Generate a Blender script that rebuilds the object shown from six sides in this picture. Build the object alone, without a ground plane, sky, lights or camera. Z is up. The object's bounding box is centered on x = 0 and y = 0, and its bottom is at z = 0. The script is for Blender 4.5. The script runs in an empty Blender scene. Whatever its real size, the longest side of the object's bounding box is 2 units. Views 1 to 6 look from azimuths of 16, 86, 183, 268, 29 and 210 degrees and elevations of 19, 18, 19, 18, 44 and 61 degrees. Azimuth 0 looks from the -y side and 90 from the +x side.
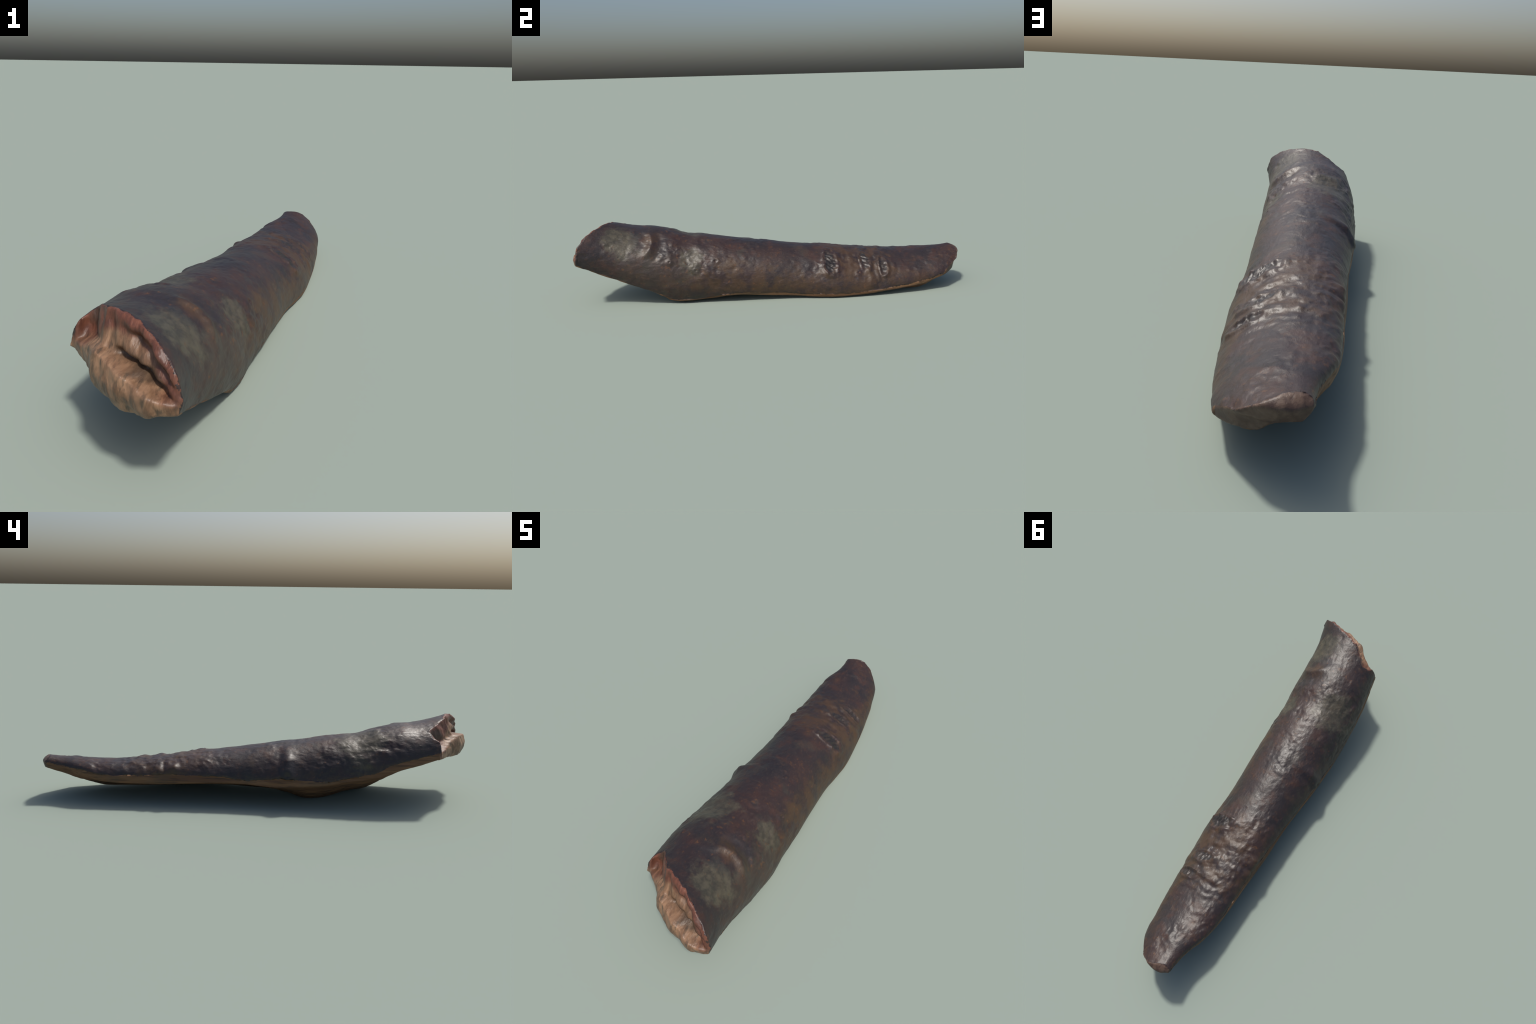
"""A short length of broken tree branch: dark glossy bark on top, a split wooden
underside, a splintered thick end with a ledge and a notch, a chisel-like tip."""
import bpy, bmesh, math
import numpy as np
from mathutils import Vector, noise

# ------------------------------------------------------------------ section profile
# stations along the branch (y) and the shape of the cross-section at each of them
STATION = np.array([-1.02, -.85, -.7, -.6, -.52, -.45, -.38, -.3, -.22, -.1, .1, .3, .5, .65, .78, .9, 1.02])
PROFILE = dict(
    cx=[.034, .004, -.006, -.008, -.008, -.009, -.009, -.006, -.002, .003, .015, .032, .038, .037, .039, .049, .019],  # centre
    cz=[.293, .232, .184, .158, .136, .114, .111, .104, .095, .089, .081, .075, .077, .085, .100, .127, .163],
    rx=[.181, .183, .194, .199, .200, .200, .199, .197, .195, .189, .177, .178, .167, .156, .139, .106, .066],  # half width
    rz=[.146, .163, .177, .193, .198, .197, .193, .190, .186, .177, .156, .136, .108, .089, .074, .053, .033],  # half height
    zl=[.254, .251, .219, .191, .160, .150, .140, .125, .115, .105, .112, .111, .099, .101, .104, .110, .149],  # split face, -x edge
    zr=[.257, .169, .100, .059, .018, .015, .018, .025, .035, .029, .014, .007, .014, .031, .051, .084, .129],  # split face, +x edge
    sk=[-.033, -.080, -.110, -.122, -.124, -.110, -.088, -.072, -.068, -.079, -.135, -.241, -.269, -.251, -.288, -.326, -.348],  # lean of the crown
    uk=[.294, .500, .680, .700, .560, .450, .220, -.050, -.200, .220, .617, .610, .594, .585, .613, .368, .165],  # keel of the split face: where
    zk=[.219, .161, .105, .052, .005, .003, .002, .001, .002, .011, .008, .006, .004, .007, .014, .068, .138],  # and how low
    bl=[.009, .000, .000, .000, .003, .008, .004, .002, .002, .000, -.008, -.010, -.016, -.020, -.020, -.020, -.017],  # belly between -x edge and keel
)


def hermite(xs, v, y):
    v = np.asarray(v, float)
    m = np.gradient(v, xs)
    i = np.clip(np.searchsorted(xs, y) - 1, 0, len(xs) - 2)
    h = xs[i + 1] - xs[i]
    t = np.clip((y - xs[i]) / h, 0, 1)
    return ((2*t**3 - 3*t**2 + 1)*v[i] + (t**3 - 2*t**2 + t)*h*m[i]
            + (-2*t**3 + 3*t**2)*v[i + 1] + (t**3 - t**2)*h*m[i + 1])


def section(y):
    return {k: hermite(STATION, v, y) for k, v in PROFILE.items()}


def split_height(s, x):
    """height of the split underside at x"""
    c = np.clip((x - s['cx']) / s['rx'], -1, 1)
    q = (c + 1)/(s['uk'] + 1)
    return np.where(c < s['uk'], s['zl'] + (s['zk'] - s['zl'])*q - 4*s['bl']*q*(1 - q),
                    s['zk'] + (s['zr'] - s['zk'])*(c - s['uk'])/(1 - s['uk']))


def smooth(a, b, x):
    t = np.clip((x - a) / (b - a), 0, 1)
    return t*t*(3 - 2*t)


def curve(pts, x):
    p = np.array(pts)
    return np.interp(x, p[:, 0], p[:, 1])


# ------------------------------------------------------------------ noise helpers
def fbm(P, scale, seed, octaves=2, stretch=(1, 1, 1)):
    S = np.asarray(stretch)*scale
    Q = P*S + np.array([seed*7.31, seed*3.77, seed*5.13])
    out = np.zeros(len(P))
    a, f, tot = 1., 1., 0.
    for _ in range(octaves):
        out += a*np.fromiter((noise.noise(Vector(q)) for q in Q*f), float, len(P))
        tot += a
        a *= .5
        f *= 2.1
    return out / tot


# ------------------------------------------------------------------ raw solid
def mesh_object(name, verts, faces):
    me = bpy.data.meshes.new(name)
    me.from_pydata([tuple(v) for v in verts], [], faces)
    me.update()
    ob = bpy.data.objects.new(name, me)
    bpy.context.scene.collection.objects.link(ob)
    return ob


def raw_branch():
    NR, NA = 240, 96
    ys = np.linspace(-1.02, 1.02, NR)
    th = np.linspace(0, 2*np.pi, NA, endpoint=False)
    s = {k: v[:, None] for k, v in section(ys).items()}
    # width of the round crown that stays above the split face
    g = np.linspace(-1, 1, 801)[None]
    keep = s['cz'] + s['rz']*np.sqrt(1 - g*g) + s['sk']*g*s['rx'] - split_height(s, s['cx'] + s['rx']*g) > 0
    mid = 400
    ul = np.array([g[0, mid - np.argmin(np.r_[k[mid::-1], False])+1] if not k[:mid].all() else -1. for k in keep])[:, None]
    ur = np.array([g[0, mid + np.argmin(np.r_[k[mid:], False])-1] if not k[mid:].all() else 1. for k in keep])[:, None]
    c = (ul + ur)/2 + (ur - ul)/2*np.cos(th)
    X = s['cx'] + s['rx']*c
    arch = s['rz']*np.sqrt(np.clip(1 - c*c, 0, 1))
    lean = s['cz'] + s['sk']*c*s['rx']
    Z = np.where(np.sin(th) >= 0, lean + arch, np.maximum(lean - arch, split_height(s, X)))
    Y = np.repeat(ys[:, None], NA, 1)
    V = np.stack([X, Y, Z], -1).reshape(-1, 3)
    F = []
    for i in range(NR - 1):
        for j in range(NA):
            a, b = i*NA + j, i*NA + (j + 1) % NA
            F.append((a, a + NA, b + NA, b))
    F.append(tuple(range(NA)))
    F.append(tuple(range(NR*NA - 1, (NR - 1)*NA - 1, -1)))
    return mesh_object('raw', V, F)


# ----- the broken thick end: a wall above, a ledge of torn wood below, a notch on the left
def crease_y(x):
    return curve([(-.30, -.80), (-.19, -.795), (-.155, -.785), (-.13, -.772), (-.10, -.785), (-.075, -.82), (-.046, -.866), (.026, -.903), (.156, -.962), (.205, -.978), (.32, -1.01)], x)


def crease_z(x):
    return curve([(-.30, .275), (-.17, .262), (-.127, .274), (-.095, .292), (-.046, .312), (.026, .304), (.10, .291), (.156, .274), (.217, .252), (.32, .22)], x)


def rim_y(x):
    return curve([(-.30, -.80), (-.19, -.795), (-.165, -.785), (-.145, -.762), (-.12, -.748), (-.09, -.775), (-.06, -.812), (-.035, -.830), (.0, -.838), (.06, -.872), (.12, -.915), (.18, -.954), (.205, -.976), (.32, -1.01)], x)


def rim_height(x):
    """how far the bark rim stands above the crease"""
    return curve([(-.30, .03), (-.18, .035), (-.15, .045), (-.12, .055), (-.05, .088), (0, .097), (.10, .095), (.15, .080), (.19, .055), (.217, .03), (.32, .03)], x)


def wall_y(x, z):
    t = np.clip((z - crease_z(x)) / rim_height(x), 0, 1.25)
    y = crease_y(x)*(1 - t) + rim_y(x)*t
    cleft = smooth(-.02, .07, x)*smooth(.20, .14, x)
    y = y + .034*cleft*np.exp(-((t - .06)/.08)**2)                 # slit above the ledge
    y = y + .013*smooth(-.03, .06, x)*smooth(.215, .16, x)*np.exp(-((t - .58)/.16)**2)   # hollow behind the rolled rim
    y = y - .010*smooth(-.04, .04, x)*np.exp(-((t - .82)/.14)**2)  # rolled lip
    return y + .004*np.sin(140*x + 12*z) + .007*np.sin(52*x + 9*z)*np.sin(3.14*np.clip(t, 0, 1))


def front_y(x, z):
    e = curve([(-.32, -.80), (-.20, -.790), (-.165, -.794), (-.127, -.823), (-.11, -.845), (-.075, -.876), (-.05, -.911), (-.006, -.943), (.05, -.969), (.117, -.992), (.16, -.996), (.185, -.992), (.203, -.978), (.215, -.960), (.32, -.90)], x)
    return e + .35*np.maximum(0, (z - .262)) + .5*np.maximum(0, .235 - z) + .003*np.sin(70*x + 2)


# ----- the tip
def tip_y(x, z):
    e = curve([(.08, .972), (.11, .976), (.135, .980), (.145, .992), (.178, 1.0), (.192, .985), (.203, .955), (.25, .93)], z)
    side = curve([(-.2, .86), (-.10, .93), (-.056, .985), (-.02, 1.0), (.02, 1.0), (.05, .997), (.08, .986), (.11, .968), (.14, .942), (.16, .918), (.25, .84)], x)
    return e + side - 1.0 + .003*np.sin(60*x + 1)


def prism(name, near, far, nx=70, nz=60, xr=(-.32, .32), zr=None):
    """solid between two sheets; each sheet is a function of (x, k) giving (y, z)"""
    xs = np.linspace(*xr, nx)
    ks = np.linspace(0, 1, nz)
    V, F = [], []
    for fn in (near, far):
        for k in ks:
            for x in xs:
                y, z = fn(x, k)
                V.append((x, float(y), float(z)))
    n = nx*nz
    for j in range(nz - 1):
        for i in range(nx - 1):
            a = j*nx + i
            F.append((a, a + 1, a + nx + 1, a + nx))
            F.append((n + a, n + a + nx, n + a + nx + 1, n + a + 1))
    for i in range(nx - 1):
        for j, flip in ((0, False), (nz - 1, True)):
            a = j*nx + i
            q = (a, a + n, a + n + 1, a + 1)
            F.append(q[::-1] if flip else q)
    for j in range(nz - 1):
        for i, flip in ((0, True), (nx - 1, False)):
            a = j*nx + i
            q = (a, a + n, a + n + nx, a + nx)
            F.append(q[::-1] if flip else q)
    ob = mesh_object(name, V, F)
    bm = bmesh.new()
    bm.from_mesh(ob.data)
    bmesh.ops.recalc_face_normals(bm, faces=bm.faces)
    bm.to_mesh(ob.data)
    bm.free()
    return ob


def cut_wall(x, k):
    z = crease_z(x) + k*.35
    return wall_y(x, z), z


def cut_wall_far(x, k):
    z0 = crease_z(x) - .045 + .012*math.sin(31*x + 1)
    return -1.25, z0 + k*(.35 + .045)


cut_front = lambda x, k: (front_y(x, .05 + .6*k), .05 + .6*k)
cut_front_far = lambda x, k: (-1.3, .05 + .6*k)
cut_tip = lambda x, k: (tip_y(x, -.05 + .4*k), -.05 + .4*k)
cut_tip_far = lambda x, k: (1.3, -.05 + .4*k)


def build_solid():
    ob = raw_branch()
    cutters = [prism('c1', cut_wall, cut_wall_far), prism('c2', cut_front, cut_front_far), prism('c3', cut_tip, cut_tip_far)]
    for c in cutters:
        m = ob.modifiers.new('cut', 'BOOLEAN')
        m.operation = 'DIFFERENCE'
        m.object = c
        m.solver = 'EXACT'
    m = ob.modifiers.new('remesh', 'REMESH')
    m.mode = 'VOXEL'
    m.voxel_size = .0036
    m = ob.modifiers.new('soft', 'SMOOTH')
    m.iterations = 4
    m.factor = .5
    dg = bpy.context.evaluated_depsgraph_get()
    me = bpy.data.meshes.new_from_object(ob.evaluated_get(dg))
    for o in [ob] + cutters:
        bpy.data.objects.remove(o)
    return me


me = build_solid()
N = len(me.vertices)
P = np.empty(N*3)
me.vertices.foreach_get('co', P)
P = P.reshape(-1, 3)
NRM = np.empty(N*3)
me.vertices.foreach_get('normal', NRM)
NRM = NRM.reshape(-1, 3)

# ------------------------------------------------------------------ regions
x, y, z = P.T
s = section(y)
u = (x - s['cx']) / s['rx']
w = (z - s['cz'] - s['sk']*(x - s['cx'])) / s['rz']
rho = np.hypot(u, w)
ang = np.arctan2(w, u)                       # 0 = +x side, pi/2 = crown
gap = z - split_height(s, x)
wob = fbm(P, 9, 1, 3)
wob2 = fbm(P, 30, 2, 2)

# how far each vertex is from the end cuts (negative side is never there)
d_wall = y - wall_y(x, z)
d_front = y - front_y(x, z)
d_near = np.where(z > crease_z(x) - .004, d_wall, d_front)
d_near = np.minimum(d_near, np.where(z > crease_z(x) - .004, d_wall, 9))
d_tip = tip_y(x, z) - y

# bark edge heights on the two sides
edge_left = curve([(-1, .285), (-.83, .275), (-.65, .239), (-.57, .216), (-.51, .186), (-.44, .168), (-.38, .156), (-.28, .135), (-.16, .139), (-.08, .143), (.05, .133), (.24, .145), (.43, .148), (.53, .141), (.64, .138), (.71, .141), (.8, .155), (.88, .162), (.94, .17), (1, .18)], y)
edge_right = np.maximum(0, s['zr']) + curve([(-1, .004), (-.4, .006), (-.2, .012), (0, .018), (.3, .014), (.6, .014), (1, .010)], y)
side = smooth(-.6, .6, u)
edge = edge_left*(1 - side) + edge_right*side + .007*wob + .004*wob2
above = z - edge                              # >0: bark
shell = (1 - rho)*.17                         # depth below the round outer surface
bark_d = np.minimum.reduce([above, .012 - shell + 0*above, d_near - .010 - .008*wob, d_tip - .006 - .006*wob])
outer_tip = (x > .15) & (shell < .006) & (NRM[:, 0] > .35) & (NRM[:, 1] > -.45)
d_near = np.where(outer_tip, np.minimum(d_front, d_wall + .02) + .004, d_near)
is_bark = (above > 0) & (shell < .010) & (d_near > .007 + .010*wob) & (d_tip > .005 + .006*wob)
near_end = (y < -.70) & (((shell > .010) & (gap > .012)) | (d_near < .012 + .008*wob))
tip_zone = (y > .90) & (d_tip < .010) & ~is_bark

# slide border vertices onto the bark edge, so that it runs clean
for field, axis, ok in ((above, 2, (d_near > .02) & (d_tip > .015)), (d_near - .007 - .010*wob, 1, (above > .006) & (y < -.6)), (-(d_tip - .005 - .006*wob), 1, (above > .01) & (y > .8))):
    t = np.zeros((N, 3))
    t[:, axis] = 1
    t -= NRM*NRM[:, axis:axis + 1]
    tt = (t*t).sum(1)
    m = ok & (np.abs(field) < .0026) & (tt > .25) & (shell < .012)
    P[m] -= t[m]*np.clip(field[m]/tt[m], -.003, .003)[:, None]

# ------------------------------------------------------------------ relief
D = np.zeros(N)
bark_w = smooth(-.002, .006, above)*smooth(.012, .006, shell)*smooth(.002, .014, d_near)*smooth(.0, .010, d_tip)
lump = fbm(P, 7, 3, 2)
pits = fbm(P, 21, 4, 2, (1, .8, 1))
crinkle = fbm(P, 62, 5, 2, (1, .8, 1))
dimple = -np.abs(fbm(P, 34, 6, 1))
busy = .30 + .9*smooth(.0, .35, fbm(P, 6, 12, 2)) + .55*smooth(.0, .25, fbm(P, 13, 13, 2))
for c, r in [((.12, .29, .17), .10), ((.11, .50, .17), .13), ((.12, -.61, .30), .11), ((-.12, -.48, .26), .16), ((-.18, -.12, .18), .09),
             ((-.13, .42, .16), .10), ((.15, -.33, .21), .12), ((0, .47, .19), .12)]:
    busy += .7*np.exp(-((P - np.array(c))**2).sum(1)/r**2)
fine = fbm(P, 90, 14, 2, (1, .45, 1))
D += bark_w*(.0005 + .0035*lump + busy*(.0040*pits + .0009*crinkle + .0015*dimple) + .0006*fine)

# growth rings swelling across the bark
for yc, amp, wid, a0, a1, tilt in [(-.64, .002, .05, 1.2, 2.6, 0), (.275, .003, .02, .5, 1.5, 0), (.465, .0045, .018, .3, 1.6, .03),
                                   (.55, .0045, .016, .5, 1.9, -.03), (.39, .0025, .012, 1.2, 2.1, .02), (.41, .0035, .014, 2.2, 3.1, .0), (.61, .002, .012, .8, 1.5, .02),
                                   (-.115, .005, .022, 2.1, 3.3, 0)]:
    yy = y - yc - tilt*np.cos(ang) - .012*wob
    arc = smooth(a0 - .3, a0 + .2, ang)*smooth(a1 + .3, a1 - .2, ang)
    D += bark_w*arc*.8*amp*(np.exp(-(yy/wid)**2) - .5*np.exp(-((yy - 1.5*wid)/(.6*wid))**2))
# eyebrow-like fold arching round the worn oval pad near the thick end
pad = np.sqrt(((x - .118)/.95)**2 + (y + .775)**2 + ((z - .33)/.95)**2) + .012*wob
brow = smooth(-.73, -.66, y)*smooth(.02, .07, x)*smooth(.215, .26, z + .25*(y + .6))
D += bark_w*brow*(.0095*np.exp(-((pad - .160)/.020)**2) - .0035*np.exp(-((pad - .205)/.018)**2))
D -= bark_w*.002*smooth(.11, .04, pad)
ring = np.sin(y*165 + 5*wob + 2*np.cos(2*ang))
D += bark_w*.0006*ring*smooth(.2, .5, ang)*(.5 + 2*np.abs(wob))*smooth(.30, .40, y)*smooth(.70, .58, y)

# scars: lens-shaped torn places with lengthwise wrinkles, raised lip on the tip side
SCARS = [  # (x, y, z), half height across, half length along, depth
    ((.128, .291, .175), .066, .030, .010),
    ((.113, .476, .172), .055, .024, .009),
    ((.150, .567, .150), .055, .018, .008),
]
scar_id = np.full(N, -1)
for k, (c, hh, hl, dep) in enumerate(SCARS):
    c = np.array(c)
    i = np.argmin(((P - c)**2).sum(1))
    across = (ang - ang[i])*.17
    along = y - c[1] + .35*hl
    q = across/hh
    r = np.hypot(q, np.where(along > 0, along/(1.3*hl), along/(.75*hl)))
    r = r + .25*wob2 + .2*wob
    m = smooth(1.1, .3, r)*(rho > .8)
    D += bark_w*.006*np.exp(-((across/(1.5*hh))**2 + ((y - c[1])/(1.9*hl))**2))
    D += m*(-.45*dep + .0026*np.sin(across*250 + 60*along + 5*wob2 + 3*wob) + .0015*crinkle)
    D += .0045*np.exp(-((r - 1.3)/.28)**2)*(rho > .8)*smooth(1.7, 1.1, np.abs(q))*(.8 + 1.2*wob2)
    scar_id[(r < .92) & (rho > .8) & is_bark] = k

# knot with an eye on the -x side, and a few smaller warts and pin holes
KNOTS = [((-.190, -.112, .158), .036, .020, .016), ((-.165, .40, .16), .018, .009, 0), ((-.13, .46, .165), .022, .010, .004),
         ((.16, .70, .125), .010, .003, .006), ((.15, -.30, .21), .020, .006, .004), ((.165, -.53, .22), .014, .005, .003),
         ((-.12, .388, .182), .020, .008, 0), ((-.158, -.120, .222), .030, .015, 0), ((-.128, .385, .178), .022, .008, 0), ((.0, .465, .195), .022, .004, 0), ((.06, .545, .185), .022, .005, .002),
         ((.05, .36, .205), .015, .004, .003), ((.17, .43, .12), .02, .005, .003), ((-.19, -.47, .23), .03, .005, 0), ((.17, -.40, .17), .016, .006, .002)]
knot_mask = np.zeros(N, bool)
for k, (c, r0, up, hole) in enumerate(KNOTS):
    r = np.sqrt(((P - np.array(c))**2).sum(1)) / r0
    D += bark_w*(up*np.exp(-r**2) - (up*.5 + hole)*np.exp(-(r/.42)**2)*(hole > 0))
    if k == 0:
        knot_mask = (r + .2*wob2 < .95) & is_bark

# underside: lengthwise grain ridges; broken end: torn fibres
wood_w = 1 - smooth(-.004, .004, above)
under = ~is_bark & ~near_end & ~tip_zone
grain = fbm(P, 46, 8, 2, (1, .07, 1.2))
steps = fbm(P, 16, 9, 2, (1, .12, 1.3))
D += under*wood_w*(.004*grain + .005*steps)
fib = fbm(P, 40, 10, 2, (1, .35, .6))
torn = near_end | tip_zone
D += np.where(tip_zone, .35, 1)*torn*(.005*fib + .006*fbm(P, 14, 11, 2))

P2 = P + NRM*D[:, None]
P2[:, 2] = np.maximum(P2[:, 2], 0)
me.vertices.foreach_set('co', P2.ravel())
me.update()

# fit the frame: centred in x and y, standing on z = 0, 2 m long
lo, hi = P2.min(0), P2.max(0)
k = 2.0 / (hi - lo).max()
P2 = (P2 - [(lo[0] + hi[0])/2, (lo[1] + hi[1])/2, lo[2]])*[1, k, 1]
me.vertices.foreach_set('co', P2.ravel())
me.update()
me.vertices.foreach_get('normal', NRM.reshape(-1))
NV = np.empty(N*3)
me.vertices.foreach_get('normal', NV)
NV = NV.reshape(-1, 3)


# ------------------------------------------------------------------ materials
class Nodes:
    def __init__(self, name):
        self.mat = bpy.data.materials.new(name)
        self.mat.use_nodes = True
        self.nt = self.mat.node_tree
        self.bsdf = self.nt.nodes['Principled BSDF']
        self.co = self.nt.nodes.new('ShaderNodeTexCoord').outputs['Object']

    def new(self, kind, **kw):
        n = self.nt.nodes.new(kind)
        for a, v in kw.items():
            setattr(n, a, v)
        return n

    def link(self, a, b):
        if isinstance(a, (int, float)):
            b.default_value = a
        elif isinstance(a, tuple):
            b.default_value = a if len(a) == len(b.default_value) else (*a, 1)
        else:
            self.nt.links.new(a, b)

    def mapped(self, scale=(1, 1, 1), loc=(0, 0, 0)):
        n = self.new('ShaderNodeMapping')
        n.inputs['Scale'].default_value = scale
        n.inputs['Location'].default_value = loc
        self.link(self.co, n.inputs['Vector'])
        return n.outputs[0]

    def noise(self, scale, detail=3, rough=.55, stretch=(1, 1, 1), loc=(0, 0, 0), distort=0):
        n = self.new('ShaderNodeTexNoise')
        n.inputs['Scale'].default_value = scale
        n.inputs['Detail'].default_value = detail
        n.inputs['Roughness'].default_value = rough
        n.inputs['Distortion'].default_value = distort
        self.link(self.mapped(stretch, loc), n.inputs['Vector'])
        return n.outputs['Fac']

    def ramp(self, fac, a, b):
        n = self.new('ShaderNodeMapRange', interpolation_type='SMOOTHSTEP')
        n.inputs['From Min'].default_value = a
        n.inputs['From Max'].default_value = b
        self.link(fac, n.inputs['Value'])
        return n.outputs[0]

    def math(self, op, a, b=0.):
        n = self.new('ShaderNodeMath', operation=op)
        self.link(a, n.inputs[0])
        self.link(b, n.inputs[1])
        return n.outputs[0]

    def mix(self, fac, a, b):
        n = self.new('ShaderNodeMix', data_type='RGBA')
        self.link(fac, n.inputs['Factor'])
        self.link(a, n.inputs[6])
        self.link(b, n.inputs[7])
        return n.outputs[2]

    def blob(self, centre, radius, wobble=None, soft=.45):
        """1 inside an ellipsoid around centre, 0 outside, ragged edge"""
        r = np.array(radius)
        m = self.mapped(tuple(1/r), tuple(-np.array(centre)/r))
        n = self.new('ShaderNodeVectorMath', operation='LENGTH')
        self.link(m, n.inputs[0])
        d = n.outputs['Value']
        if wobble is not None:
            d = self.math('ADD', d, self.math('MULTIPLY', self.math('SUBTRACT', wobble, .5), 2.4))
        return self.ramp(d, 1.0 + soft/2, 1.0 - soft/2)

    def bump(self, height, strength, dist):
        n = self.new('ShaderNodeBump')
        n.inputs['Strength'].default_value = strength
        n.inputs['Distance'].default_value = dist
        self.link(height, n.inputs['Height'])
        return n.outputs[0]

    def finish(self, colour, rough, normal=None, spec=.5):
        self.link(colour, self.bsdf.inputs['Base Color'])
        self.link(rough, self.bsdf.inputs['Roughness'])
        self.bsdf.inputs['Specular IOR Level'].default_value = spec
        if normal is not None:
            self.link(normal, self.bsdf.inputs['Normal'])
        return self.mat


def bark_material():
    n = Nodes('bark')
    big = n.noise(5, 4, .6)
    mid = n.noise(17, 4, .6, loc=(3, 1, 2))
    small = n.noise(55, 3, .6, (1, .7, 1), (5, 2, 7))
    fine = n.noise(150, 2, .5, (1, .6, 1))
    col = n.mix(n.ramp(big, .35, .65), (.020, .0145, .0150), (.033, .0178, .0155))
    col = n.mix(n.math('MULTIPLY', n.ramp(mid, .50, .66), .8), col, (.045, .0200, .0140))
    col = n.mix(n.math('MULTIPLY', n.ramp(small, .58, .74), .5), col, (.072, .034, .017))
    col = n.mix(n.math('MULTIPLY', n.ramp(n.noise(9, 4, .6, loc=(9, 4, 1)), .57, .68), .35), col, (.048, .040, .028))
    col = n.mix(n.math('MULTIPLY', n.ramp(n.noise(13, 4, .65, loc=(7, 3, 8)), .59, .69), .35), col, (.072, .036, .016))
    col = n.mix(n.math('MULTIPLY', n.ramp(n.noise(7, 3, .6, loc=(2, 9, 5)), .55, .70), .6), col, (.016, .014, .015))
    wob = n.noise(14, 5, .7, loc=(1, 8, 3))
    # brown weathered bands around the growth rings
    for c, r in [((.05, .42, .12), (.26, .17, .2)), ((.16, -.26, .20), (.05, .06, .07)), ((.10, -.62, .32), (.09, .05, .10)),
                 ((.17, .3, .06), (.08, .5, .07)), ((.19, -.15, .12), (.07, .3, .1))]:
        m = n.math('MULTIPLY', n.blob(c, r, wob, .7), n.ramp(mid, .36, .60))
        col = n.mix(n.math('MULTIPLY', m, .6), col, (.062, .034, .015))
    # lichen-grey and olive patches
    for c, r, f in [((.115, -.77, .333), (.095, .085, .095), .8), ((-.09, -.46, .28), (.09, .11, .08), .75),
                    ((.150, -.425, .22), (.05, .055, .07), .75), ((-.15, -.43, .20), (.06, .09, .05), .6),
                    ((.18, -.60, .20), (.05, .20, .11), .22)]:
        m = n.math('MULTIPLY', n.blob(c, r, wob, .55), f)
        patch = n.mix(n.ramp(n.noise(38, 4, .65, loc=(2, 6, 1)), .35, .65), (.040, .036, .025), (.082, .072, .047))
        col = n.mix(m, col, patch)
    # near-black smears beside the swellings
    for c, r in [((.06, -.69, .37), (.12, .035, .08)), ((.10, -.56, .31), (.10, .035, .08)), ((-.18, -.13, .16), (.05, .05, .06))]:
        col = n.mix(n.math('MULTIPLY', n.blob(c, r, wob, .9), .5), col, (.016, .016, .019))
    col = n.mix(n.math('MULTIPLY', n.ramp(fine, .52, .75), .22), col, (.07, .055, .045))
    flecks = n.math('MULTIPLY', n.ramp(n.noise(48, 3, .6, loc=(8, 1, 4)), .60, .70), n.ramp(big, .40, .60))
    col = n.mix(n.math('MULTIPLY', flecks, .55), col, (.115, .050, .018))
    hgt = n.math('ADD', n.math('MULTIPLY', small, 1.0), n.math('MULTIPLY', fine, .5))
    rough = n.math('ADD', .34, n.math('MULTIPLY', mid, .22))
    return n.finish(col, rough, n.bump(hgt, .22, .006), .5)


def scar_material():
    n = Nodes('scar_bark')
    a = n.noise(40, 4, .6, (1, .4, 1))
    col = n.mix(n.ramp(a, .4, .65), (.019, .0155, .015), (.036, .025, .020))
    return n.finish(col, .45, n.bump(a, .2, .006), .5)


def under_material():
    n = Nodes('split_wood')
    g = n.noise(26, 4, .65, (1, .05, 1.2))
    h = n.noise(80, 3, .6, (1, .05, 1.2))
    b = n.noise(6, 3, .6)
    col = n.mix(n.ramp(g, .38, .64), (.115, .054, .024), (.185, .098, .046))
    col = n.mix(n.math('MULTIPLY', n.ramp(h, .5, .68), .7), col, (.04, .024, .015))
    col = n.mix(n.math('MULTIPLY', n.ramp(b, .52, .68), .35), col, (.080, .060, .038))
    return n.finish(col, .62, n.bump(h, .4, .006), .4)


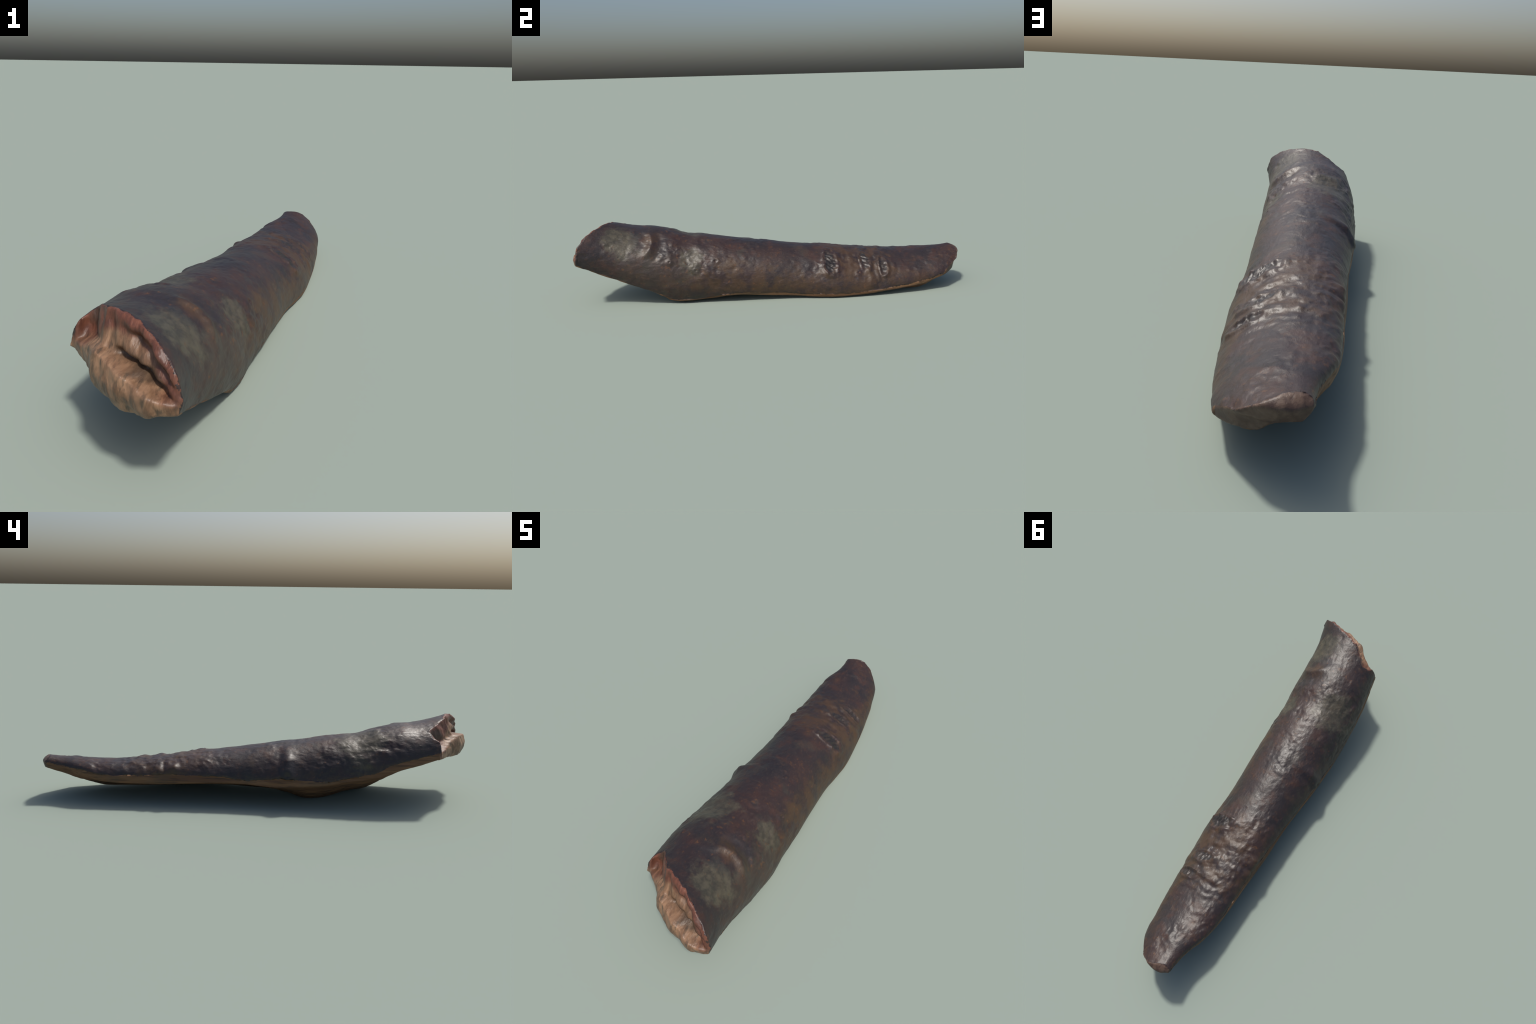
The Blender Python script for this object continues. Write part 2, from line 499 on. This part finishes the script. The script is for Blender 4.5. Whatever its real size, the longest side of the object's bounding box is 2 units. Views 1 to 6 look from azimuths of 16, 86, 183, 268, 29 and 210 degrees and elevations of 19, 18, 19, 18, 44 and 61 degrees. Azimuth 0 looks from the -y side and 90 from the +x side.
def torn_material():
    n = Nodes('torn_wood')
    f = n.noise(30, 4, .65, (1, .5, .5), distort=.6)
    st = n.noise(60, 3, .6, (1.2, .5, .35), (2, 2, 2))
    b = n.noise(11, 3, .6, loc=(4, 4, 4))
    col = n.mix(n.ramp(f, .36, .62), (.14, .075, .040), (.270, .158, .090))
    col = n.mix(n.math('MULTIPLY', n.ramp(st, .50, .68), .75), col, (.055, .040, .026))
    col = n.mix(n.math('MULTIPLY', n.ramp(b, .52, .66), .5), col, (.16, .085, .048))
    # reddish inner bark along the outer rim of the break
    sep = n.new('ShaderNodeSeparateXYZ')
    n.link(n.co, sep.inputs[0])
    u_ = n.math('DIVIDE', n.math('SUBTRACT', sep.outputs['X'], .012), .178)
    cz = n.math('SUBTRACT', .218, n.math('MULTIPLY', n.math('ADD', sep.outputs['Y'], .85), .376))
    w_ = n.math('DIVIDE', n.math('SUBTRACT', sep.outputs['Z'], cz), .172)
    r_ = n.math('SQRT', n.math('ADD', n.math('MULTIPLY', u_, u_), n.math('MULTIPLY', w_, w_)))
    r_ = n.math('ADD', r_, n.math('MULTIPLY', n.math('SUBTRACT', b, .5), .35))
    up = n.ramp(n.math('SUBTRACT', sep.outputs['Z'], n.math('SUBTRACT', .30, n.math('MULTIPLY', n.math('ABSOLUTE', sep.outputs['X']), .22))), -.02, .02)
    red = n.mix(n.ramp(f, .35, .65), (.075, .026, .017), (.150, .050, .029))
    col = n.mix(n.math('MULTIPLY', n.math('MULTIPLY', n.ramp(r_, .72, .86), up), .92), col, red)
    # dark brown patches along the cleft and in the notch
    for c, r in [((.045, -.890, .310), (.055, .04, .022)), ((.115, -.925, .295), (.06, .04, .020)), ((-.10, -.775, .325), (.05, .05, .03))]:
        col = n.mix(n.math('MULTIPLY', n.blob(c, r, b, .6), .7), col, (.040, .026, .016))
    return n.finish(col, .48, n.bump(st, .5, .006), .5)


def tip_material():
    n = Nodes('tip_wood')
    f = n.noise(34, 4, .65, (1, .5, 1))
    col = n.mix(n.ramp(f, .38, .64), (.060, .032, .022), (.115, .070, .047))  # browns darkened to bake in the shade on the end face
    return n.finish(col, .5, n.bump(f, .4, .006), .5)


# ------------------------------------------------------------------ split into parts
FC = np.empty(len(me.polygons)*4, int)
quads = all(p.loop_total == 4 for p in me.polygons)
loops = np.empty(len(me.loops), int)
me.loops.foreach_get('vertex_index', loops)
starts = np.empty(len(me.polygons), int)
me.polygons.foreach_get('loop_start', starts)
totals = np.empty(len(me.polygons), int)
me.polygons.foreach_get('loop_total', totals)

label = np.full(N, 1)                         # 1 split underside
label[is_bark] = 0
label[near_end & ~is_bark] = 2
label[tip_zone] = 3
for k in range(len(SCARS)):
    label[scar_id == k] = 10 + k
label[knot_mask & (label == 0)] = 20

first = loops[starts]
face_label = np.empty(len(starts), int)
for i, (a, t) in enumerate(zip(starts, totals)):
    ls = label[loops[a:a + t]]
    v, c = np.unique(ls, return_counts=True) if (ls != ls[0]).any() else (ls[:1], [1])
    face_label[i] = v[int(np.argmax(c))]

root = bpy.data.objects.new('broken_branch', None)
root.empty_display_size = .1
bpy.context.scene.collection.objects.link(root)
root['label'] = 'short broken tree branch, dark glossy bark, splintered split end'
root['category'] = 'branch'

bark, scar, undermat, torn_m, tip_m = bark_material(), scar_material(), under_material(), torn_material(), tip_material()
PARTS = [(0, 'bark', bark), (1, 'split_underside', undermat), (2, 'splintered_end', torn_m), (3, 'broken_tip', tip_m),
         (10, 'bark_scar', scar), (11, 'bark_scar', scar), (12, 'bark_scar', scar), (20, 'knot', scar)]
objs = {}
for lab, name, mat in PARTS:
    idx = np.where(face_label == lab)[0]
    if not len(idx):
        continue
    faces = [loops[starts[i]:starts[i] + totals[i]] for i in idx]
    used, inv = np.unique(np.concatenate(faces), return_inverse=True)
    out, o = [], 0
    for f in faces:
        out.append(tuple(int(q) for q in inv[o:o + len(f)]))
        o += len(f)
    m = bpy.data.meshes.new(name)
    m.from_pydata([tuple(v) for v in P2[used]], [], out)
    m.update()
    m.polygons.foreach_set('use_smooth', [True]*len(m.polygons))
    m.normals_split_custom_set_from_vertices([tuple(v) for v in NV[used]])
    m.materials.append(mat)
    ob = bpy.data.objects.new(name, m)
    bpy.context.scene.collection.objects.link(ob)
    ob.parent = objs['bark'] if lab >= 10 else root
    objs.setdefault(name, ob)
bpy.data.meshes.remove(me)
